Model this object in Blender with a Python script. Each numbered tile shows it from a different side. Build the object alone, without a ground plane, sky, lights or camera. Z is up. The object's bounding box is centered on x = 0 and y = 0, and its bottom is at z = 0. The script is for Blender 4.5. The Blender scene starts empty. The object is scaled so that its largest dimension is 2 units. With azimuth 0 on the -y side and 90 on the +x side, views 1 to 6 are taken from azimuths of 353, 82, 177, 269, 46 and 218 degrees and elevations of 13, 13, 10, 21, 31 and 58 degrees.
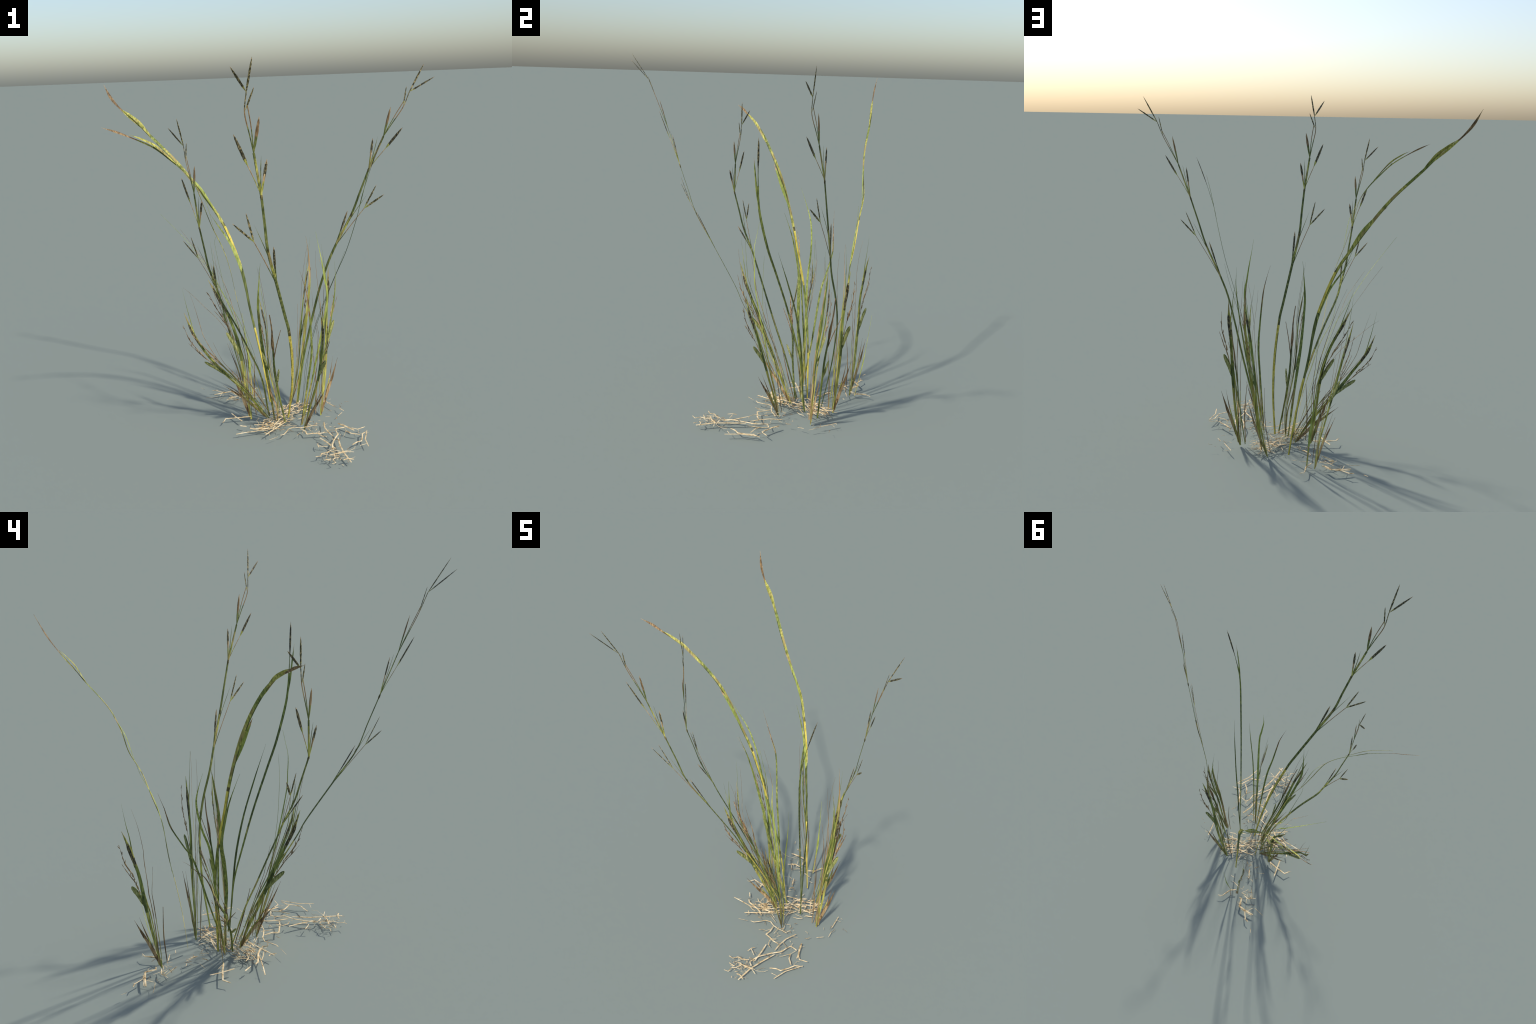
# Wild grass clump: three branching flower stalks, two long arching reed stems,
# grass blades, seed-headed tufts and a mat of fallen straw around the stem bases.
import bpy, math, random
from mathutils import Vector

RNG = random.Random(20)

# ------------------------------------------------------------------ materials
def make_material(name, stops, streak=(120.0, 120.0, 7.0), roughness=0.62, detail=4.0,
                  tint=None, tint_amount=0.0, tint_scale=9.0):
    """Streaky plant fibre: noise stretched along the stems feeds a colour ramp."""
    m = bpy.data.materials.new(name)
    m.use_nodes = True
    nt = m.node_tree
    b = nt.nodes["Principled BSDF"]
    b.inputs["Roughness"].default_value = roughness
    b.inputs["Specular IOR Level"].default_value = 0.25
    tc = nt.nodes.new("ShaderNodeTexCoord")
    mp = nt.nodes.new("ShaderNodeMapping")
    mp.inputs["Scale"].default_value = streak
    nt.links.new(tc.outputs["Object"], mp.inputs["Vector"])
    nz = nt.nodes.new("ShaderNodeTexNoise")
    nz.inputs["Scale"].default_value = 1.0
    nz.inputs["Detail"].default_value = detail
    nt.links.new(mp.outputs["Vector"], nz.inputs["Vector"])
    rp = nt.nodes.new("ShaderNodeValToRGB")
    while len(rp.color_ramp.elements) < len(stops):
        rp.color_ramp.elements.new(0.5)
    for e, (p, c) in zip(rp.color_ramp.elements, stops):
        e.position = p
        e.color = (*c, 1.0)
    nt.links.new(nz.outputs["Fac"], rp.inputs["Fac"])
    out = rp.outputs["Color"]
    if tint:
        n2 = nt.nodes.new("ShaderNodeTexNoise")
        n2.inputs["Scale"].default_value = tint_scale
        n2.inputs["Detail"].default_value = 2.0
        nt.links.new(tc.outputs["Object"], n2.inputs["Vector"])
        r2 = nt.nodes.new("ShaderNodeValToRGB")
        r2.color_ramp.elements[0].position = 0.5
        r2.color_ramp.elements[1].position = 0.62
        r2.color_ramp.elements[1].color = (tint_amount,) * 3 + (1.0,)
        nt.links.new(n2.outputs["Fac"], r2.inputs["Fac"])
        mx = nt.nodes.new("ShaderNodeMix")
        mx.data_type = "RGBA"
        nt.links.new(r2.outputs["Color"], mx.inputs[0])
        nt.links.new(out, mx.inputs[6])
        mx.inputs[7].default_value = (*tint, 1.0)
        out = mx.outputs[2]
    nt.links.new(out, b.inputs["Base Color"])
    bp = nt.nodes.new("ShaderNodeBump")
    bp.inputs["Strength"].default_value = 0.25
    bp.inputs["Distance"].default_value = 0.002
    nt.links.new(nz.outputs["Fac"], bp.inputs["Height"])
    nt.links.new(bp.outputs["Normal"], b.inputs["Normal"])
    return m

GREEN = make_material("leaf_green", [(0.30, (0.070, 0.088, 0.020)), (0.50, (0.180, 0.215, 0.048)), (0.72, (0.36, 0.37, 0.095))])
DEEP = make_material("deep_green", [(0.30, (0.034, 0.044, 0.013)), (0.52, (0.100, 0.126, 0.034)), (0.75, (0.22, 0.24, 0.068))])
STEM = make_material("stalk_green", [(0.30, (0.038, 0.048, 0.014)), (0.50, (0.112, 0.136, 0.034)), (0.74, (0.30, 0.29, 0.085))])
LIME = make_material("fresh_lime", [(0.30, (0.15, 0.185, 0.035)), (0.52, (0.31, 0.36, 0.080)), (0.75, (0.50, 0.51, 0.15))])
YELLOW = make_material("ripe_yellow", [(0.30, (0.36, 0.30, 0.045)), (0.52, (0.62, 0.50, 0.085)), (0.75, (0.78, 0.66, 0.16))])
OLIVE = make_material("olive_sheath", [(0.32, (0.12, 0.13, 0.025)), (0.5, (0.32, 0.315, 0.066)), (0.70, (0.58, 0.53, 0.14))],
                      tint=(0.30, 0.20, 0.10), tint_amount=0.6, tint_scale=14.0)
BROWN = make_material("dry_brown", [(0.30, (0.055, 0.036, 0.018)), (0.52, (0.20, 0.125, 0.055)), (0.75, (0.46, 0.31, 0.15))])
TAN = make_material("dry_tan", [(0.30, (0.17, 0.105, 0.045)), (0.52, (0.40, 0.27, 0.13)), (0.75, (0.62, 0.46, 0.25))])
DARK = make_material("dark_seed", [(0.34, (0.020, 0.018, 0.011)), (0.50, (0.075, 0.067, 0.035)), (0.66, (0.28, 0.225, 0.105))],
                     streak=(170, 170, 60))
SEED = make_material("mottled_seed", [(0.34, (0.020, 0.019, 0.010)), (0.50, (0.12, 0.105, 0.042)), (0.64, (0.40, 0.31, 0.15))],
                     streak=(130, 130, 70))
FUZZ = make_material("fuzzy_bract", [(0.32, (0.07, 0.085, 0.022)), (0.5, (0.24, 0.25, 0.075)), (0.7, (0.50, 0.48, 0.21))],
                     streak=(190, 190, 25))
RUST = make_material("reddish_stalk", [(0.3, (0.13, 0.085, 0.035)), (0.5, (0.30, 0.18, 0.08)), (0.72, (0.42, 0.31, 0.14))])
NODE = make_material("stem_node", [(0.3, (0.035, 0.030, 0.012)), (0.5, (0.105, 0.090, 0.032)), (0.72, (0.26, 0.21, 0.08))])
STRAW = make_material("pale_straw", [(0.28, (0.22, 0.14, 0.060)), (0.44, (0.60, 0.45, 0.24)), (0.68, (0.80, 0.66, 0.42))],
                      streak=(38, 38, 38), roughness=0.7)

# ------------------------------------------------------------------ builders
ROOT = bpy.data.objects.new("grass_clump", None)
bpy.context.collection.objects.link(ROOT)
ROOT["label"] = "wild grass clump with seed stalks and fallen straw"
ROOT["category"] = "grass"

def spline(points, n):
    """Catmull-Rom curve through the control points, n evenly spread samples."""
    p = [Vector(q) for q in points]
    if len(p) == 2:
        return [p[0].lerp(p[1], i / (n - 1)) for i in range(n)]
    p = [p[0] * 2 - p[1]] + p + [p[-1] * 2 - p[-2]]
    dense = []
    for i in range(1, len(p) - 2):
        a, b, c, d = p[i - 1], p[i], p[i + 1], p[i + 2]
        for k in range(12):
            t = k / 12.0
            dense.append(0.5 * ((2 * b) + (c - a) * t + (2 * a - 5 * b + 4 * c - d) * t * t
                                + (3 * b - a - 3 * c + d) * t ** 3))
    dense.append(p[-2])
    acc = [0.0]
    for a, b in zip(dense, dense[1:]):
        acc.append(acc[-1] + (b - a).length)
    out, j = [], 0
    for i in range(n):
        s = acc[-1] * i / (n - 1)
        while j < len(acc) - 2 and acc[j + 1] < s:
            j += 1
        f = (s - acc[j]) / max(acc[j + 1] - acc[j], 1e-9)
        out.append(dense[j].lerp(dense[j + 1], min(max(f, 0), 1)))
    return out

def polyline(points, n):
    """Broken-straight course for dry stalks: keeps the kinks."""
    p = [Vector(q) for q in points]
    acc = [0.0]
    for a, b in zip(p, p[1:]):
        acc.append(acc[-1] + (b - a).length)
    ts = sorted([acc[-1] * i / (n - 1) for i in range(n)])
    for a in acc[1:-1]:                      # snap the nearest sample to each kink
        k = min(range(1, n - 1), key=lambda q: abs(ts[q] - a))
        ts[k] = a
    out = []
    for s in ts:
        j = max(i for i in range(len(p) - 1) if acc[i] <= s + 1e-9)
        out.append(p[j].lerp(p[j + 1], min(1, (s - acc[j]) / max(acc[j + 1] - acc[j], 1e-9))))
    return out

def profile(stops, t):
    for (a, va), (b, vb) in zip(stops, stops[1:]):
        if t <= b:
            f = (t - a) / max(b - a, 1e-9)
            f = f * f * (3 - 2 * f)
            return va + (vb - va) * f
    return stops[-1][1]

BLADE = [(0, 0.42), (0.18, 0.75), (0.45, 1.0), (0.75, 0.75), (1, 0.06)]
STALK = [(0, 1.0), (0.5, 0.85), (1, 0.5)]
SPIKE = [(0, 0.3), (0.25, 0.95), (0.6, 1.0), (0.88, 0.6), (1, 0.05)]
FLAG = [(0, 0.35), (0.3, 0.8), (0.6, 1.0), (0.85, 0.7), (1, 0.05)]
DRY = [(0, 0.45), (0.35, 1.0), (0.6, 0.75), (1, 0.06)]

def strand(name, points, width, side, bands, prof=BLADE, flat=0.2, parent=None, n=None,
           ragged=0.0, twist=0.0, fold=0.0, edge=None, kink=False, blend=0.035):
    """Closed lens-section strand along a spline. `side` is the direction the width lies in,
    `bands` = [(t_end, material), ...] along the length, `flat` = thickness / width."""
    length = sum((Vector(b) - Vector(a)).length for a, b in zip(points, points[1:]))
    if n is None:
        n = max(5, min(70, int(length / 0.016) + 4))
    c = polyline(points, n) if kink else spline(points, n)
    ends = [Vector(q) for q in (side if hasattr(side[0], '__len__') else (side, side))]
    verts, faces, mi = [], [], []
    mats = []
    for m in [b[1] for b in bands] + ([edge] if edge else []):
        if m not in mats:
            mats.append(m)
    rim = [(-0.5, 0.0), (-0.26, 0.5), (0.26, 0.5), (0.5, 0.0), (0.26, -0.5), (-0.26, -0.5)]
    w_prev = None
    for i, q in enumerate(c):
        t = i / (n - 1)
        tan = (c[min(i + 1, n - 1)] - c[max(i - 1, 0)]).normalized()
        sd = ends[0].lerp(ends[1], t)        # the width may turn from base to tip
        w = sd - tan * sd.dot(tan)
        if w.length < 0.12 and w_prev is not None:
            w = w_prev - tan * w_prev.dot(tan)
        w.normalize()
        w_prev = w
        nor = tan.cross(w)
        if twist:
            a = twist * t
            w, nor = w * math.cos(a) + nor * math.sin(a), nor * math.cos(a) - w * math.sin(a)
        wd = width * profile(prof, t) * (1 + ragged * RNG.uniform(-1, 1))
        th = max(wd * flat, min(0.0010, wd))
        for x, y in rim:
            verts.append(q + w * (x * wd) + nor * (y * th + fold * wd * abs(x)))
    k = len(rim)
    for i in range(n - 1):
        for j in range(k):
            t = (i + 0.5) / (n - 1) + RNG.uniform(-blend, blend)
            m = next((mm for te, mm in bands if t <= te), bands[-1][1])
            if edge and j in (0, 5) and math.sin(i * 0.55 + 1.3) > -0.75:
                m = edge
            faces.append((i * k + j, i * k + (j + 1) % k, (i + 1) * k + (j + 1) % k, (i + 1) * k + j))
            mi.append(mats.index(m))
    faces.append(tuple(range(k))[::-1])
    mi.append(mats.index(bands[0][1]))
    faces.append(tuple((n - 1) * k + j for j in range(k)))
    mi.append(mats.index(bands[-1][1]))
    me = bpy.data.meshes.new(name)
    me.from_pydata([tuple(v) for v in verts], [], faces)
    for m in mats:
        me.materials.append(m)
    me.polygons.foreach_set("material_index", mi)
    me.update()
    ob = bpy.data.objects.new(name, me)
    bpy.context.collection.objects.link(ob)
    ob.parent = parent or ROOT
    return ob

def mix(a, b, t):
    return tuple(x + (y - x) * t for x, y in zip(a, b))

def add(a, *bs):
    return tuple(x + sum(b[i] * s for b, s in bs) for i, x in enumerate(a))

def gather(objs, name, parent):
    """Join tiny pieces into one part."""
    verts, faces, mats, mi = [], [], [], []
    for o in objs:
        off = len(verts)
        verts += [tuple(v.co) for v in o.data.vertices]
        for m in o.data.materials:
            if m not in mats:
                mats.append(m)
        for f in o.data.polygons:
            faces.append(tuple(off + i for i in f.vertices))
            mi.append(mats.index(o.data.materials[f.material_index]))
        me = o.data
        bpy.data.objects.remove(o)
        bpy.data.meshes.remove(me)
    me = bpy.data.meshes.new(name)
    me.from_pydata(verts, [], faces)
    for m in mats:
        me.materials.append(m)
    me.polygons.foreach_set("material_index", mi)
    me.update()
    ob = bpy.data.objects.new(name, me)
    bpy.context.collection.objects.link(ob)
    ob.parent = parent
    ob["kind"] = "stuff"
    return ob

# ------------------------------------------------------------------ flower stalks
def flower_stalk(axis, lower, tips, side, base_bands):
    """axis: tip, upper fork, second fork, branch point, whorl, joint, lower whorl (7 points);
    lower: the rest of the culm down to the ground; tips: ends of the side branches."""
    top, fork, fork2, branch, whorl, joint, low = axis
    culm = strand("flower_stalk", [whorl, mix(whorl, joint, 0.5), joint, low] + lower, 0.0148, side, base_bands,
                  prof=[(0, 0.8), (0.3, 1.0), (0.7, 1.0), (1, 0.7)], flat=0.13, edge=DEEP, blend=.008)
    kw = dict(parent=culm)
    strand("stem_node", [mix(whorl, joint, 0.07), mix(whorl, joint, 0.03), mix(whorl, branch, 0.01)], 0.0145, side, [(1, NODE)],
           prof=[(0, .6), (.5, 1), (1, .7)], flat=0.4, **kw)
    strand("stem_node", [mix(joint, low, 0.04), mix(joint, whorl, 0.04)], 0.0135, side, [(1, NODE)], prof=[(0, .8), (1, .9)], flat=0.4, **kw)
    strand("branch", [whorl, branch], 0.0120, side, [(0.85, OLIVE), (1, STEM)], prof=[(0, 1), (1, .9)], flat=0.16, edge=DEEP, **kw)
    strand("branch", [branch, mix(branch, fork2, 0.45), fork2, fork], 0.0052, side, [(0.45, STEM), (0.72, RUST), (1, SEED)], prof=[(0, 1), (1, 1)], flat=0.4, **kw)
    # twin of the upper branch, carrying the short spike
    t3 = tips["short"]
    mid = add(mix(branch, fork2, 0.5), (Vector(t3) - Vector(fork2), 0.22))
    strand("branch", [branch, mid, mix(fork2, t3, 0.30)], 0.0046, side, [(0.5, STEM), (1, RUST)], prof=[(0, 1), (1, 1)], flat=0.4, **kw)
    def spike(a, b, w, m=SEED, t0=0.0):
        strand("seed_spike", [mix(a, b, t0), mix(a, b, 0.5 + t0 / 2), b], w, side, [(0.2, OLIVE), (0.93, m), (1, TAN)], prof=SPIKE, flat=0.24,
               ragged=0.16, n=15, **kw)
    spike(fork, top, 0.0098)
    spike(fork, tips["outer"], 0.0098, DARK)
    spike(mix(fork2, t3, 0.1), t3, 0.0078)
    strand("seed_spike", [fork, mix(fork, top, 0.15), add(mix(fork, top, 0.27), (Vector(t3) - Vector(fork2), 0.06))], 0.0075, side, [(1, SEED)], prof=SPIKE, flat=.3, n=8, **kw)
    strand("seed_spike", [branch, mix(branch, tips["mid"], 0.5), tips["mid"]], 0.0150, side, [(0.45, STEM), (0.9, BROWN), (1, TAN)], prof=FLAG, flat=0.24, n=14, **kw)
    s5 = mix(whorl, tips["wing"], 0.50)
    strand("branch", [whorl, add(mix(whorl, s5, .5), (Vector(tips["wing"]) - Vector(branch), -0.03)), s5], 0.0040, side, [(0.6, OLIVE), (1, TAN)], prof=[(0, 1), (1, 1)], flat=0.4, **kw)
    spike(s5, tips["wing"], 0.0145, DARK)
    strand("seed_spike", [whorl, mix(whorl, tips["inner"], 0.5), tips["inner"]], 0.0145, side, [(0.35, OLIVE), (0.55, TAN), (0.9, DARK), (1, TAN)],
           prof=[(0, .55), (.4, .65), (.62, 1), (.85, .9), (1, .1)], flat=0.28, ragged=.1, n=16, **kw)
    strand("stalk_leaf", [whorl, mix(mix(whorl, tips["inner"], .55), mix(whorl, branch, .55), .5), mix(mix(whorl, tips["inner"], 1.15), mix(whorl, branch, .9), .5)], 0.0045, side, [(1, STEM)], prof=BLADE, flat=.3, **kw)
    # low side branch with its pair of spikes
    f = tips["pair_fork"]
    strand("branch", [mix(low, joint, -0.1), mix(low, f, 0.5), f], 0.0042, side, [(0.4, STEM), (1, RUST)], prof=[(0, 1.1), (1, .9)], flat=0.4, **kw)
    spike(f, tips["pair_low"], 0.0105, SEED)
    spike(f, tips["pair_high"], 0.0095, SEED)
    strand("seed_spike", [mix(low, joint, -0.15), mix(low, tips["flank"], 0.5), tips["flank"]], 0.0130, side, [(0.45, STEM), (0.9, DARK), (1, TAN)],
           prof=[(0, .4), (.4, .55), (.65, 1), (.88, .8), (1, .08)], flat=0.28, ragged=.08, n=16, **kw)
    strand("stalk_leaf", [mix(low, joint, -0.12), add(mix(low, joint, 0.8), (Vector(tips["pair_fork"]) - Vector(joint), 0.10)),
                          add(mix(joint, whorl, 0.32), (Vector(tips["pair_low"]) - Vector(joint), 0.33))], 0.0042, side, [(1, STEM)], prof=BLADE, flat=.3, **kw)
    return culm

flower_stalk([(-.185, -.779, 1.999), (-.202, -.688, 1.862), (-.208, -.653, 1.777), (-.167, -.583, 1.602), (-.132, -.519, 1.407), (-.097, -.424, 1.131), (-.049, -.325, .956)],
             [(.009, -.208, .744), (.034, -.165, .647), (.064, -.061, .449), (.075, .040, .246), (.066, .135, .040)],
             dict(outer=(-.275, -.784, 1.964), short=(-.170, -.692, 1.881), mid=(-.144, -.630, 1.758), wing=(-.257, -.630, 1.689), inner=(-.107, -.560, 1.570),
                  pair_low=(-.266, -.509, 1.286), pair_high=(-.203, -.510, 1.330), pair_fork=(-.165, -.456, 1.186), flank=(-.070, -.425, 1.151)),
             (.97, .06, .17), [(0.19, STEM), (0.30, OLIVE), (0.56, STEM), (0.575, NODE), (1, YELLOW)])
flower_stalk([(.811, .047, 1.954), (.736, .050, 1.817), (.704, .055, 1.740), (.617, .114, 1.591), (.550, .162, 1.417), (.462, .211, 1.162), (.385, .246, 1.000)],
             [(.340, .269, .887), (.300, .308, .740), (.266, .330, .595), (.230, .330, .450), (.194, .322, .302), (.150, .290, .060)],
             dict(outer=(.849, -.007, 1.888), short=(.726, .069, 1.845), mid=(.651, .097, 1.742), wing=(.695, .036, 1.637), inner=(.572, .160, 1.579),
                  pair_low=(.610, .082, 1.286), pair_high=(.579, .120, 1.335), pair_fork=(.520, .157, 1.204), flank=(.446, .228, 1.185)),
             (.60, -.69, -.40), [(0.18, STEM), (0.32, OLIVE), (0.62, STEM), (1, GREEN)])
flower_stalk([(-.474, -.141, 1.743), (-.447, -.144, 1.610), (-.441, -.149, 1.541), (-.411, -.180, 1.384), (-.395, -.184, 1.218), (-.355, -.126, 1.000), (-.319, -.080, .882)],
             [(-.292, -.053, .798), (-.214, -.004, .637), (-.143, .048, .469), (-.080, .105, .297), (-.035, .180, .040)],
             dict(outer=(-.516, -.087, 1.697), short=(-.434, -.162, 1.627), mid=(-.403, -.192, 1.518), wing=(-.466, -.123, 1.456), inner=(-.378, -.216, 1.351),
                  pair_low=(-.474, -.085, 1.138), pair_high=(-.436, -.128, 1.163), pair_fork=(-.403, -.106, 1.045), flank=(-.335, -.165, 1.020)),
             (-.64, .76, -.07), [(0.22, STEM), (0.34, OLIVE), (0.6, DEEP), (1, OLIVE)])

# ------------------------------------------------------------------ long arching reed stems
reed = strand("reed_stem", [(.004, .401, .030), (-.023, .415, .233), (-.056, .436, .423), (-.089, .463, .609), (-.116, .479, .798), (-.155, .512, .940), (-.212, .545, 1.090),
                     (-.284, .584, 1.215), (-.374, .597, 1.346), (-.470, .624, 1.472), (-.603, .681, 1.615), (-.670, .708, 1.690)], 0.0190, (.94, 0, -.34),
              [(0.24, YELLOW), (0.25, NODE), (0.45, DEEP), (0.58, YELLOW), (0.588, NODE), (0.88, OLIVE), (1, GREEN)],
              prof=[(0, .5), (.4, .75), (.6, .9), (.8, .95), (.92, 1.0), (1, .5)], flat=0.11, edge=DEEP, blend=.006)
strand("reed_tip", [(-.640, .695, 1.655), (-.746, .729, 1.755), (-.807, .754, 1.828), (-.847, .780, 1.909)], 0.0165, (.94, 0, -.34), [(0.45, OLIVE), (0.9, BROWN), (1, TAN)],
       prof=[(0, .6), (.25, .95), (.5, .6), (.75, 1), (1, .08)], flat=.16, parent=reed)
strand("reed_leaf", [(-.600, .678, 1.612), (-.660, .700, 1.690), (-.715, .718, 1.738), (-.750, .730, 1.765)], 0.021, (.94, 0, -.34), [(1, OLIVE)], prof=BLADE, flat=.09, parent=reed)
strand("reed_leaf", [(-.255, .568, 1.170), (-.330, .585, 1.300), (-.395, .600, 1.375), (-.448, .610, 1.426)], 0.014, (.94, 0, -.34), [(0.8, LIME), (1, TAN)], prof=[(0, .4), (.4, 1), (.8, .7), (1, .1)], flat=.09, parent=reed)
strand("reed_leaf", [(-.075, .452, .520), (-.120, .480, .800), (-.164, .507, .947), (-.211, .531, 1.035), (-.248, .546, 1.093), (-.286, .556, 1.155)], 0.019, (.94, 0, -.34), [(0.45, DEEP), (0.8, LIME), (1, GREEN)], prof=[(0, .3), (.4, .8), (.6, 1), (.8, .5), (1, .05)], flat=.09, parent=reed)

reed = strand("reed_stem", [(-.034, .243, .030), (-.061, .244, .225), (-.099, .243, .394), (-.148, .235, .559), (-.187, .215, .729), (-.219, .181, .903), (-.255, .160, 1.030),
                     (-.309, .134, 1.157), (-.350, .104, 1.275), (-.371, .082, 1.341), (-.399, .056, 1.410), (-.453, .028, 1.480), (-.523, .000, 1.546), (-.590, -.030, 1.605)], 0.0185, [(0, 1, .2), (0, .6, .8)],
              [(0.17, YELLOW), (0.18, NODE), (0.39, GREEN), (0.58, YELLOW), (0.588, NODE), (0.86, OLIVE), (1, GREEN)],
              prof=[(0, .5), (.4, .65), (.6, .8), (.8, .9), (.93, .85), (1, .45)], flat=0.11, edge=DEEP, blend=.006)
strand("reed_tip", [(-.540, -.006, 1.560), (-.604, -.036, 1.610), (-.708, -.081, 1.664), (-.770, -.102, 1.692), (-.828, -.129, 1.714)], 0.0130, (0, .6, .8), [(0.5, OLIVE), (0.92, BROWN), (1, TAN)],
       prof=[(0, .6), (.3, .8), (.5, .55), (.78, 1), (1, .08)], flat=.16, parent=reed)
strand("reed_leaf", [(-.480, .010, 1.510), (-.575, -.035, 1.605), (-.650, -.068, 1.650), (-.700, -.088, 1.672)], 0.0165, (0, .6, .8), [(1, OLIVE)], prof=BLADE, flat=.09, parent=reed)
strand("reed_leaf", [(-.300, .137, 1.140), (-.332, .085, 1.280), (-.362, .065, 1.345), (-.389, .050, 1.390)], 0.016, (0, 1, .3), [(0.85, LIME), (1, TAN)], prof=[(0, .4), (.4, 1), (.8, .7), (1, .1)], flat=.09, parent=reed)

# tall narrow reed that carries a single dark spike
reed = strand("reed_stem", [(.148, .195, .030), (.163, .175, .160), (.176, .155, .330), (.208, .108, .500), (.255, .048, .693), (.313, -.023, .886), (.362, -.080, 1.036), (.405, -.129, 1.211), (.424, -.144, 1.307), (.442, -.149, 1.370)],
              0.0125, (.1, 1, .1), [(0.4, GREEN), (0.44, OLIVE), (0.8, DEEP), (1, GREEN)], prof=[(0, .55), (.5, .8), (.85, 1), (1, .7)], flat=.12, edge=STEM)
strand("seed_spike", [(.442, -.149, 1.370), (.470, -.155, 1.455), (.505, -.160, 1.550), (.532, -.164, 1.617)], 0.0100, (.1, 1, .1), [(.35, DEEP), (.93, DARK), (1, TAN)], prof=[(0, .5), (.3, .35), (.6, 1), (.85, .8), (1, .05)], flat=.4, parent=reed)
strand("reed_leaf", [(.405, -.129, 1.211), (.430, -.152, 1.330), (.452, -.166, 1.430), (.475, -.178, 1.515)], 0.0095, (.1, 1, .1), [(.9, GREEN), (1, TAN)], prof=BLADE, flat=.2, parent=reed)

# ------------------------------------------------------------------ grass blades
def blade(points, width, side, bands=None, prof=BLADE, flat=0.09, **kw):
    bands = bands or [(0.9, GREEN), (1, TAN)]
    if bands[0][1] in (GREEN, LIME):         # sheaths are yellower near the ground
        bands = [(0.26, OLIVE)] + bands
    return strand("grass_blade", points, width, side, bands, prof=prof, flat=flat, **{'blend': .06, **kw})

X, Y = (1, .1, 0), (.1, 1, 0)
blade([(.150, .185, .040), (.177, .167, .249), (.204, .142, .466), (.253, .099, .659), (.311, .040, .837), (.340, .008, .925), (.365, -.025, 1.016)], .0105, Y, [(1, DEEP)])
blade([(.130, .050, .030), (.190, -.040, .400), (.244, -.120, .772), (.232, -.130, .906), (.217, -.131, 1.008), (.206, -.118, 1.075), (.196, -.104, 1.146)], .0140, (1, .4, 0), [(1, LIME)])
blade([(-.010, .150, .030), (-.050, .060, .300), (-.088, -.033, .520), (-.112, -.113, .726), (-.114, -.129, .816), (-.104, -.142, .956), (-.098, -.146, 1.010)], .0175, X, [(1, GREEN)])
blade([(.150, .050, .030), (.215, -.030, .350), (.258, -.072, .581), (.280, -.085, .712), (.297, -.091, .859), (.296, -.087, .983)], .0095, X, [(1, GREEN)])
blade([(.125, .045, .030), (.150, -.050, .330), (.160, -.106, .492), (.152, -.148, .615), (.140, -.174, .747), (.128, -.186, .837), (.105, -.199, .926), (.090, -.201, .973)], .0120, X, [(.75, GREEN), (1, BROWN)])
blade([(.150, .330, .030), (.205, .352, .400), (.243, .361, .673), (.252, .361, .802), (.247, .358, .932), (.235, .359, 1.030)], .0165, X, [(.75, OLIVE), (1, TAN)])
blade([(-.040, .200, .030), (-.120, .270, .340), (-.210, .330, .635), (-.257, .372, .743), (-.314, .417, .861), (-.371, .430, .952), (-.401, .435, 1.000), (-.433, .443, 1.047), (-.466, .450, 1.095)], .0115, (.35, 1, 0), [(.72, GREEN), (.78, DEEP), (1, BROWN)])
blade([(-.045, .215, .030), (-.130, .235, .380), (-.233, .252, .693), (-.306, .280, .839), (-.361, .293, .939), (-.423, .295, 1.036), (-.495, .278, 1.128), (-.574, .254, 1.222)], .0120, Y, [(1, LIME)])
blade([(.020, .205, .030), (-.060, .200, .250), (-.125, .188, .437), (-.177, .193, .604), (-.242, .200, .744), (-.268, .179, .878), (-.286, .156, .976), (-.301, .123, 1.073), (-.294, .108, 1.108)], .0185, Y, [(1, GREEN)], prof=[(0, .5), (.3, .85), (.55, 1), (.75, .6), (1, .05)])
blade([(-.060, .240, .060), (-.180, .225, .480), (-.303, .212, .844), (-.338, .214, .913), (-.381, .206, .975), (-.414, .199, 1.022)], .0090, Y, [(.7, GREEN), (1, TAN)])
blade([(.255, .205, .030), (.273, .207, .156), (.289, .210, .330), (.300, .222, .501), (.321, .233, .669), (.310, .252, .835), (.287, .261, .918)], .0190, Y, [(.3, TAN), (1, GREEN)], prof=[(0, .6), (.3, .8), (.6, 1), (.85, .6), (1, .06)], edge=TAN)
blade([(-.050, .210, .060), (-.170, .240, .400), (-.273, .273, .577), (-.362, .313, .672), (-.426, .341, .739), (-.475, .361, .780)], .0080, Y, [(.4, GREEN), (1, BROWN)])

blade([(-.082, .544, .020), (-.087, .568, .130), (-.093, .591, .244), (-.104, .612, .380), (-.117, .633, .520)], .0150, (.94, 0, -.36), [(1, LIME)], prof=[(0, .4), (.25, .6), (.42, 1), (.6, .4), (1, .08)])

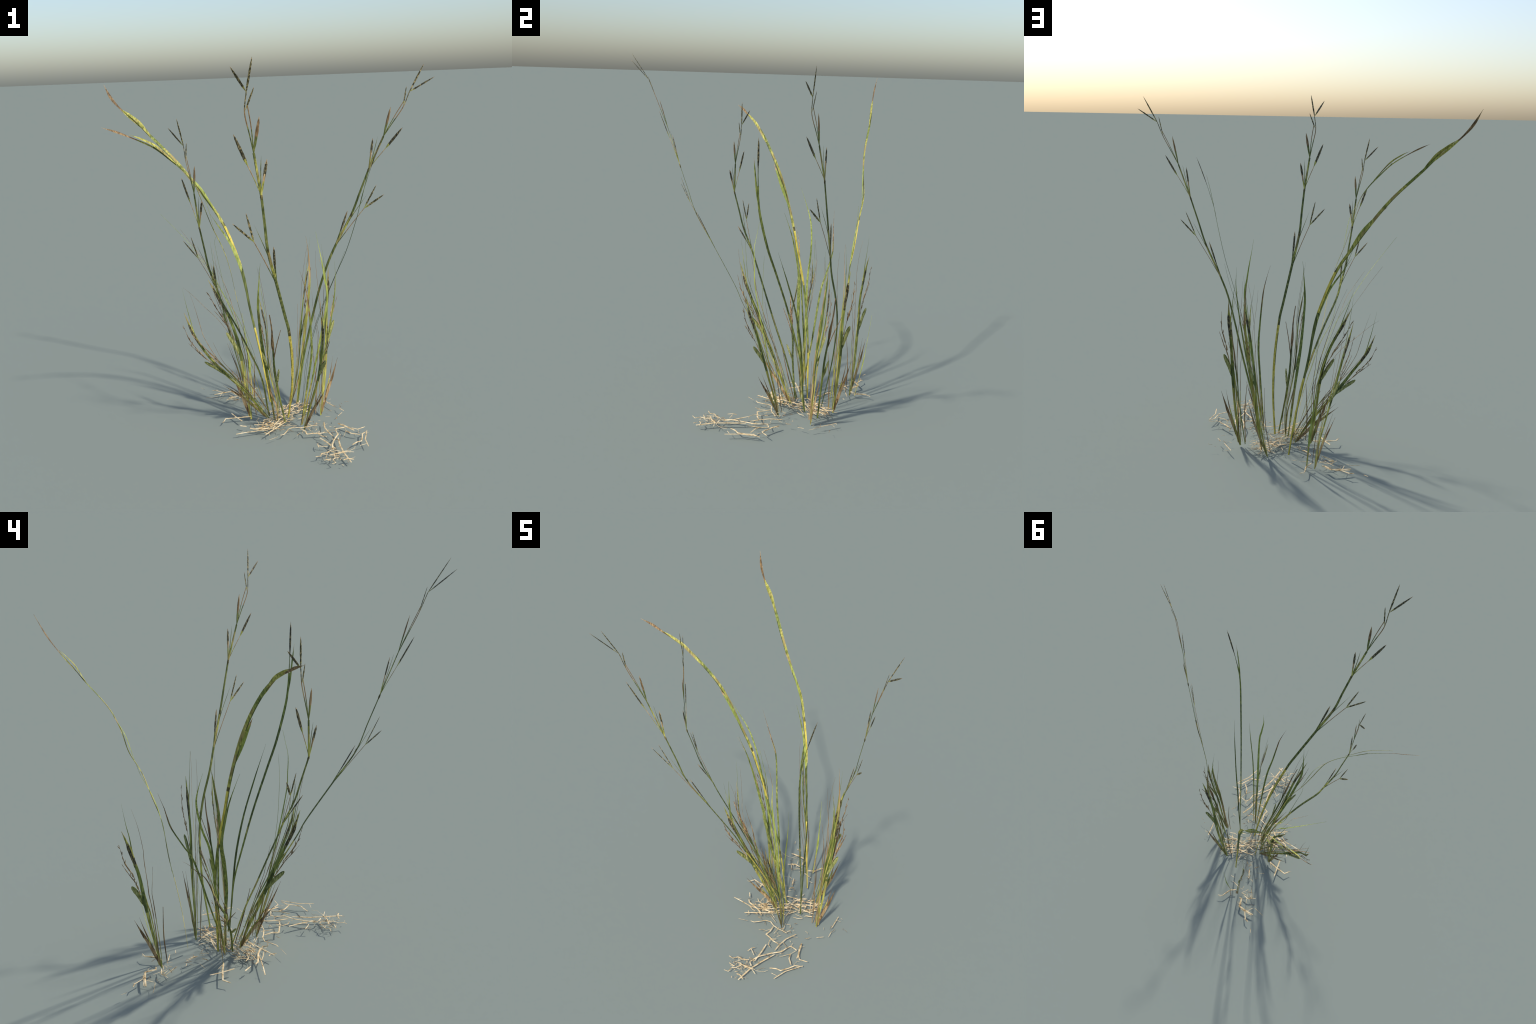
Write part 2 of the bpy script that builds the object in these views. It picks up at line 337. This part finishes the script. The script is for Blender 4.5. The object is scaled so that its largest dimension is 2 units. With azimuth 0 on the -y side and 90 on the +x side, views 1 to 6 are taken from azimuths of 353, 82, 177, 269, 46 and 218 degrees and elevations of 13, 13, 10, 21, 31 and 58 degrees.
# ------------------------------------------------------------------ seed-headed tufts
def tuft(spine, node, bract, dry=None, size=1.0):
    """spine: the main stem from ground to seed tip; node: where the fuzzy bract leaves it."""
    node, bract = Vector(node), Vector(bract)
    ctrl = spline(spine, 81)
    kn = min(range(81), key=lambda i: (ctrl[i] - node).length)
    tip = ctrl[80]
    d = (tip - node).normalized()
    side = (bract - node) - d * (bract - node).dot(d)
    side.normalize()
    if dry is not None:
        kd = min(range(81), key=lambda i: (ctrl[i] - Vector(dry)).length)
        s2 = Vector(dry) - ctrl[kd]
        side = (side + s2.normalized()).normalized()
    nor = d.cross(side)
    def at(u, l, off=0.0):
        k = u * kn if u < 1 else kn + (u - 1) * (80 - kn)
        if k >= 80:
            p = ctrl[80] + (ctrl[80] - ctrl[72]) * ((k - 80) / 8)
        else:
            i = int(max(k, 0)); p = ctrl[i].lerp(ctrl[i + 1], max(k, 0) - i)
        return tuple(p + side * l * size + nor * off * size)
    def path(pts, off=0.0):
        return [at(u, l, off * min(1, u)) for u, l in pts]
    j = lambda s: RNG.uniform(-s, s)
    s = size
    main = strand("tuft_stem", path([(u / 8, 0) for u in range(15)]), .0180 * s, side, [(.50, OLIVE), (.66, DEEP), (1, GREEN)],
                  prof=[(0, .55), (.35, .75), (.6, 1.05), (.8, .85), (1, .7)], flat=.13, edge=GREEN)
    kw = dict(parent=main)
    strand("seed_spike", path([(1.42, 0), (1.6, .001), (1.75, .001), (1.88, 0), (2, 0)]), .0200 * s, side, [(.22, GREEN), (.72, DARK), (1, OLIVE)],
           prof=[(0, .5), (.3, .8), (.6, 1), (.8, .45), (1, .08)], flat=.25, ragged=.08, edge=OLIVE, blend=.10, **kw)
    strand("bract", [tuple(node), tuple(node.lerp(bract, .5) - side * .004), tuple(bract)], .0215 * s, side, [(.2, DEEP), (1, FUZZ)], prof=[(0, .4), (.35, .95), (.75, 1), (.93, .8), (1, .3)], flat=.22, ragged=.05, edge=DEEP, **kw)
    grains = []
    for pts, m in (([(1.21, .012), (1.38, .026), (1.44, .034), (1.55, .047), (1.64, .058)], BROWN), ([(1.40, .024), (1.46, .028), (1.59, .039), (1.69, .043), (1.80, .038), (1.87, .039)], BROWN)):
        strand("bristle", path([(u + j(.01), l + j(.002)) for u, l in pts], j(.006)), .0056 * s, side, [(.3, TAN), (1, m)], prof=[(0, .9), (.5, .8), (1, .3)], flat=.4, ragged=.55, n=18, **kw)
        for q in range(5):                   # little side grains of the bristle
            f = RNG.uniform(.1, .95) * (len(pts) - 1); i = int(f); a, b = pts[i], pts[min(i + 1, len(pts) - 1)]
            u, l = a[0] + (b[0] - a[0]) * (f - i), a[1] + (b[1] - a[1]) * (f - i)
            grains.append(strand("grain", [at(u, l), at(u + .045, l + RNG.choice((-1, 1)) * .006)], .0036 * s, side, [(1, m)], prof=SPIKE, flat=.5, n=5, **kw))
    gather(grains, "bristle_grains", main)
    strand("thin_leaf", path([(.05, -.001), (.35, -.008), (.87, -.014), (1.04, -.011), (1.31, -.003), (1.57, -.002), (1.72, -.007), (1.9, -.021), (2.04, -.03), (2.28, -.05)], j(.012)), .0065 * s, side, [(.55, OLIVE), (1, GREEN)], flat=.25, **kw)
    strand("thin_stalk", path([(.05, .004), (.48, -.014), (.75, -.023), (1.02, -.027), (1.16, -.026), (1.31, -.03), (1.59, -.043), (1.73, -.057), (2.0, -.075), (2.2, -.08)], j(.010)), .0040 * s, side, [(.5, BROWN), (.75, RUST), (1, BROWN)], prof=[(0, 1), (.5, .9), (.75, .55), (1, .15)], flat=.4, ragged=.3, n=34, **kw)
    strand("thin_stalk", path([(.03, -.003), (.3, -.018), (.71, -.032), (1.05, -.040), (1.15, -.041), (1.27, -.05), (1.48, -.072)], j(.010)), .0040 * s, side, [(.5, OLIVE), (1, BROWN)], prof=[(0, 1), (.5, .9), (1, .3)], flat=.4, ragged=.25, n=24, **kw)
    strand("dry_leaf", path([(.02, .002), (.18, .012), (.38, .026), (.55, .042), (.72, .056), (.88, .070)], j(.006)), .0190 * s, side, [(.25, BROWN), (.6, TAN), (1, BROWN)], prof=DRY, flat=.12, ragged=.1, edge=BROWN, **kw)
    strand("dry_leaf", path([(.05, .010), (.37, .020), (.62, .032), (.90, .044)], j(.006)), .0085 * s, side, [(.6, OLIVE), (1, BROWN)], prof=DRY, flat=.14, **kw)
    strand("dark_stalk", path([(.03, -.032), (.25, -.040), (.44, -.048), (.66, -.062), (.92, -.079)], j(.006)), .0062 * s, side, [(1, BROWN)], prof=[(0, .7), (.4, 1), (1, .4)], flat=.35, **kw)
    return main

tuft([(.005, .134, .020), (.000, .085, .152), (-.022, .046, .251), (-.045, .009, .352), (-.060, -.026, .452), (-.068, -.063, .552), (-.076, -.104, .649), (-.095, -.141, .748), (-.118, -.169, .851)], (-.055, .004, .386), (-.100, -.095, .521))
tuft([(.118, .366, .005), (.153, .369, .141), (.173, .373, .248), (.186, .376, .356), (.194, .376, .464), (.205, .374, .571), (.218, .377, .678), (.238, .383, .783), (.262, .390, .888)], (.192, .377, .412), (.238, .410, .570), (.230, .428, .365))
tuft([(.267, .205, .005), (.284, .210, .127), (.298, .215, .232), (.307, .220, .338), (.313, .230, .443), (.319, .244, .549), (.326, .255, .655), (.335, .260, .760), (.339, .259, .865)], (.306, .220, .395), (.363, .248, .557), (.382, .226, .362))
tuft([(-.134, .215, .015), (-.150, .222, .136), (-.161, .228, .240), (-.171, .232, .344), (-.185, .240, .448), (-.208, .258, .549), (-.243, .278, .646), (-.288, .295, .738), (-.335, .295, .830)], (-.175, .234, .386), (-.250, .253, .531))
tuft([(.138, .045, .001), (.168, .005, .152), (.187, -.022, .237), (.203, -.046, .321), (.211, -.071, .406), (.216, -.096, .490), (.215, -.124, .574), (.212, -.151, .657), (.208, -.166, .740)], (.206, -.050, .339), (.232, -.124, .459), None, .92)
tuft([(-.046, .207, .020), (-.125, .208, .135), (-.198, .205, .226), (-.260, .197, .295), (-.316, .187, .365), (-.368, .182, .436), (-.414, .204, .509), (-.451, .229, .586), (-.480, .243, .667)], (-.262, .197, .297), (-.384, .197, .389), (-.284, .244, .247), .92)
tuft([(-.127, .525, .005), (-.150, .550, .185), (-.169, .560, .269), (-.187, .568, .352), (-.207, .576, .435), (-.226, .581, .518), (-.243, .589, .600), (-.260, .604, .681), (-.278, .621, .762), (-.292, .644, .843)], (-.194, .573, .391), (-.235, .627, .531), (-.223, .634, .343))

def side_shoot(base, node, tip, bract, w=.012):
    """Single shoot: short fuzzy bract at the node, the stem going on into a withered flag leaf."""
    base, node, tip, bract = map(Vector, (base, node, tip, bract))
    d = (tip - node).normalized()
    side = (bract - node) - d * (bract - node).dot(d)
    side.normalize()
    m = strand("side_shoot", [base, node, node.lerp(tip, .25) - side * .004, node.lerp(tip, .55)], w, side, [(.55, GREEN), (1, DEEP)], prof=[(0, .7), (.6, 1), (1, .8)], flat=.25)
    strand("bract", [node, node.lerp(bract, .5), bract], w * 1.05, side, [(1, FUZZ)], prof=[(0, .4), (.4, 1), (.85, .9), (1, .3)], flat=.3, parent=m)
    strand("dry_leaf", [node.lerp(tip, .45), node.lerp(tip, .62), node.lerp(tip, .8) + side * .004, tip], w * 1.35, side, [(1, BROWN)], prof=[(0, .5), (.25, 1), (.55, .5), (1, .3)], flat=.2, parent=m)
    strand("needle", [node.lerp(tip, .40), node.lerp(tip, .58) + side * .02, node.lerp(tip, .80) + side * .05], w * .45, side, [(1, BROWN)], prof=STALK, flat=.4, parent=m)

side_shoot((.042, .090, .030), (-.007, .038, .278), (-.061, -.146, .738), (-.001, -.013, .390))
side_shoot((.240, .250, .030), (.276, .259, .275), (.323, .300, .755), (.298, .286, .395))
side_shoot((-.036, .169, .030), (-.171, .171, .223), (-.448, .193, .558), (-.249, .144, .300))

# ------------------------------------------------------------------ fallen straw
FIBRES = []

def straw(xy, width, z=0.034, mat=None):
    lift = RNG.uniform(-.004, .004)
    pts = [(x, y, z + lift + RNG.uniform(-.003, .003)) for x, y in xy]
    side = (-(xy[-1][1] - xy[0][1]), xy[-1][0] - xy[0][0], .02)
    ob = strand("straw", pts, width, side, [(1, mat or STRAW)], prof=[(0, .75), (.15, 1), (.8, .95), (1, .6)], flat=.4,
                ragged=.12, n=max(7, 4 * len(xy)), kink=True)
    if width > .006:                         # frayed fibres along the bigger stalks
        for q in range(1):
            i = RNG.randrange(len(pts) - 1)
            a = mix(pts[i], pts[i + 1], RNG.uniform(.2, .9))
            h = math.atan2(pts[i + 1][1] - a[1], pts[i + 1][0] - a[0]) + RNG.choice((-1, 1)) * RNG.uniform(.3, .9)
            ln = RNG.uniform(.012, .030)
            FIBRES.append(strand("fibre", [a, (a[0] + ln * math.cos(h), a[1] + ln * math.sin(h), a[2] + .003)], width * .32, (-math.sin(h), math.cos(h), 0),
                   [(1, STRAW)], prof=[(0, 1), (1, .4)], flat=.5, n=5))
    return ob

def lay_straw():
    # fallen straw fanned out on the sunny side
    straw([(0.284, -0.434), (0.271, -0.333), (0.272, -0.247), (0.283, -0.158)], 0.0091)
    straw([(0.190, -0.134), (0.214, -0.191), (0.228, -0.235), (0.242, -0.272)], 0.0088)
    straw([(0.258, -0.312), (0.234, -0.301), (0.225, -0.286), (0.233, -0.234), (0.259, -0.169), (0.294, -0.113), (0.292, -0.070), (0.299, -0.040)], 0.0085)
    straw([(0.299, -0.040), (0.347, -0.042), (0.342, -0.088), (0.315, -0.148)], 0.0057)
    straw([(0.343, -0.090), (0.363, -0.120), (0.405, -0.147)], 0.0072)
    straw([(0.252, 0.049), (0.240, -0.023), (0.247, -0.081), (0.261, -0.134)], 0.0081)
    straw([(0.247, -0.054), (0.285, -0.063)], 0.0027)
    straw([(0.326, 0.019), (0.351, -0.023), (0.381, -0.064), (0.389, -0.085)], 0.0110)
    straw([(0.352, 0.016), (0.341, -0.010)], 0.0027)
    straw([(0.381, -0.064), (0.409, -0.085), (0.455, -0.066)], 0.0049)
    straw([(0.413, -0.289), (0.418, -0.205), (0.436, -0.158), (0.455, -0.105)], 0.0062)
    straw([(0.338, -0.248), (0.368, -0.226), (0.394, -0.216), (0.411, -0.173), (0.422, -0.133), (0.455, -0.105)], 0.0078)
    straw([(0.373, -0.270), (0.412, -0.263)], 0.0026)
    straw([(0.183, -0.448), (0.205, -0.435), (0.197, -0.405), (0.213, -0.385), (0.218, -0.347), (0.265, -0.332), (0.299, -0.321)], 0.0048)
    straw([(0.119, -0.355), (0.147, -0.351), (0.151, -0.335), (0.159, -0.323), (0.188, -0.315), (0.216, -0.292)], 0.0049)
    straw([(0.155, -0.386), (0.193, -0.381), (0.182, -0.343)], 0.0042)
    straw([(0.189, -0.350), (0.233, -0.346), (0.279, -0.331)], 0.0056)
    straw([(0.159, -0.250), (0.159, -0.220), (0.166, -0.197)], 0.0042)
    straw([(0.156, -0.220), (0.206, -0.244)], 0.0042)
    straw([(0.249, -0.413), (0.274, -0.407), (0.302, -0.418)], 0.0063)
    straw([(0.279, -0.331), (0.322, -0.342)], 0.0034)
    straw([(0.301, -0.322), (0.337, -0.298), (0.347, -0.269)], 0.0020)
    straw([(0.169, -0.370), (0.183, -0.334), (0.190, -0.298)], 0.0027)
    straw([(0.215, -0.301), (0.228, -0.337), (0.219, -0.353)], 0.0034)
    # curled scraps between fan and mat
    straw([(0.110, -0.000), (0.129, -0.044), (0.129, -0.076), (0.167, -0.081), (0.199, -0.086), (0.238, -0.083)], 0.0082)
    straw([(0.204, -0.065), (0.186, -0.100), (0.201, -0.129), (0.226, -0.138)], 0.0050)
    straw([(-0.013, -0.067), (0.007, -0.059), (0.026, -0.030), (0.043, 0.001), (0.076, 0.012), (0.109, 0.006), (0.150, 0.003), (0.180, 0.010), (0.207, 0.015)], 0.0059)
    straw([(0.141, 0.017), (0.158, -0.041)], 0.0043)
    straw([(0.157, 0.049), (0.176, 0.014)], 0.0043)
    straw([(0.106, -0.077), (0.120, -0.030)], 0.0021)
    straw([(-0.079, -0.105), (-0.028, -0.079)], 0.0021)
    straw([(0.027, 0.058), (0.097, 0.034)], 0.0029)
    # flattened mat around the stem bases
    straw([(-0.245, 0.008), (-0.188, 0.015), (-0.128, 0.024), (-0.073, 0.036)], 0.0061)
    straw([(-0.161, 0.054), (-0.141, 0.041), (-0.063, 0.038), (-0.020, 0.024)], 0.0101)
    straw([(-0.126, 0.022), (-0.080, 0.011), (-0.057, 0.011)], 0.0045)
    straw([(-0.211, 0.106), (-0.179, 0.078)], 0.0070)
    straw([(-0.091, -0.047), (-0.036, 0.012), (0.047, 0.093)], 0.0076)
    straw([(-0.092, -0.015), (-0.069, -0.028), (-0.069, -0.057)], 0.0044)
    straw([(-0.132, 0.102), (-0.105, 0.088), (-0.066, 0.094), (-0.029, 0.129)], 0.0053)
    straw([(-0.039, 0.047), (-0.003, 0.093), (0.018, 0.132)], 0.0060)
    straw([(-0.118, 0.047), (-0.089, 0.062), (-0.063, 0.080), (-0.054, 0.115)], 0.0037)
    straw([(-0.039, 0.021), (-0.005, 0.015), (-0.007, -0.015)], 0.0052)
    straw([(-0.028, 0.249), (0.015, 0.268), (0.064, 0.285)], 0.0069)
    straw([(-0.012, 0.222), (0.061, 0.221), (0.120, 0.233), (0.165, 0.248)], 0.0061)
    straw([(0.047, 0.207), (0.080, 0.246), (0.153, 0.316)], 0.0076)
    straw([(0.027, 0.255), (0.080, 0.285), (0.149, 0.333)], 0.0061)
    straw([(0.131, 0.228), (0.166, 0.241), (0.206, 0.250)], 0.0060)
    straw([(0.180, 0.205), (0.216, 0.227)], 0.0060)
    straw([(0.097, 0.330), (0.153, 0.277)], 0.0053)
    straw([(0.102, 0.114), (0.087, 0.156), (0.071, 0.189)], 0.0036)
    straw([(0.067, 0.160), (0.104, 0.183)], 0.0037)
    straw([(-0.082, 0.354), (-0.107, 0.391)], 0.0062)
    straw([(-0.069, 0.313), (-0.059, 0.342)], 0.0054)
    straw([(0.130, 0.168), (0.178, 0.179)], 0.0025)
    # single stalks around the rim
    straw([(0.320, 0.343), (0.358, 0.241)], 0.0060)
    straw([(0.379, 0.214), (0.396, 0.172)], 0.0049)
    straw([(0.350, 0.119), (0.380, 0.148)], 0.0030)
    straw([(-0.308, 0.593), (-0.225, 0.606)], 0.0076)
    straw([(-0.251, 0.483), (-0.213, 0.519), (-0.177, 0.520)], 0.0075)
    straw([(-0.231, 0.500), (-0.189, 0.458)], 0.0028)
    straw([(-0.110, 0.525), (-0.078, 0.559), (-0.067, 0.614)], 0.0059)
    straw([(-0.110, 0.495), (-0.048, 0.490)], 0.0043)
    straw([(-0.064, 0.311), (-0.055, 0.337)], 0.0052)
    # scraps on the shaded side
    straw([(-0.042, 0.632), (-0.066, 0.616), (-0.074, 0.586), (-0.081, 0.546), (-0.110, 0.523)], 0.0054)
    straw([(-0.152, 0.518), (-0.191, 0.509)], 0.0050)
    straw([(-0.210, 0.511), (-0.236, 0.495), (-0.199, 0.465), (-0.174, 0.444)], 0.0050)
    straw([(-0.187, 0.494), (-0.228, 0.557)], 0.0028)
    straw([(-0.164, 0.551), (-0.180, 0.549), (-0.206, 0.600), (-0.268, 0.595), (-0.315, 0.584)], 0.0120)
    straw([(-0.261, 0.607), (-0.297, 0.641), (-0.322, 0.644)], 0.0076)
    straw([(-0.268, 0.589), (-0.285, 0.544)], 0.0041)
    straw([(-0.295, 0.541), (-0.329, 0.542), (-0.367, 0.545)], 0.0036)
    straw([(-0.138, 0.214), (-0.200, 0.218), (-0.282, 0.215), (-0.298, 0.179)], 0.0096)
    straw([(-0.194, 0.159), (-0.220, 0.227), (-0.241, 0.279)], 0.0087)
    straw([(-0.076, 0.346), (-0.118, 0.404)], 0.0059)
    straw([(-0.096, 0.322), (-0.115, 0.289)], 0.0042)
    straw([(-0.135, 0.333), (-0.176, 0.306)], 0.0024)
    straw([(-0.369, 0.668), (-0.387, 0.693)], 0.0036)
    straw([(-0.155, 0.219), (-0.183, 0.239)], 0.0042)
    straw([(-0.238, 0.572), (-0.259, 0.579), (-0.266, 0.548)], 0.0024)
    # loose short stalks filling the band-shaped mat between the bases
    for k in range(95):
        u, v = RNG.uniform(-.19, .17), RNG.gauss(0, .032)
        cx, cy = .045 + .70 * u + .71 * v, .195 + .72 * u - .70 * v
        h, ln = RNG.gauss(.80, .55), RNG.uniform(.018, .075)
        if RNG.random() < .25:
            h += math.pi / 2
        bend = RNG.uniform(-.6, .6)
        p1 = (cx + ln * .5 * math.cos(h), cy + ln * .5 * math.sin(h))
        p2 = (p1[0] + ln * .5 * math.cos(h + bend), p1[1] + ln * .5 * math.sin(h + bend))
        straw([(cx, cy), p1, p2], RNG.uniform(.0028, .0062), .032 + RNG.uniform(-.012, .008), STRAW if RNG.random() < .85 else TAN)

def crumbs(cx, cy, rx, ry, count):
    """Broken bits lying thick where the stalks cross."""
    for k in range(count):
        x, y = RNG.gauss(cx, rx), RNG.gauss(cy, ry)
        h, ln = RNG.uniform(0, 2 * math.pi), RNG.uniform(.006, .026)
        m = (x + ln * math.cos(h), y + ln * math.sin(h), .034 + RNG.uniform(-.01, .008))
        b = h + RNG.uniform(-.9, .9)
        e = (m[0] + ln * .6 * math.cos(b), m[1] + ln * .6 * math.sin(b), m[2] + RNG.uniform(-.003, .003))
        FIBRES.append(strand("fibre", [(x, y, m[2]), m, e], RNG.uniform(.0018, .0042), (-math.sin(h), math.cos(h), 0),
                             [(1, RNG.choice((STRAW, STRAW, STRAW, TAN, BROWN)))], prof=[(0, .6), (.5, 1), (1, .5)], flat=.5, n=6, kink=True))

lay_straw()
crumbs(.232, -.350, .040, .036, 46)
crumbs(.300, -.100, .060, .060, 14)
crumbs(.175, .020, .050, .040, 14)
crumbs(-.035, .090, .050, .045, 30)
crumbs(.060, .200, .095, .085, 45)
crumbs(-.150, .470, .050, .070, 16)
crumbs(.370, .300, .050, .050, 8)
gather(FIBRES, "straw_crumbs", ROOT)
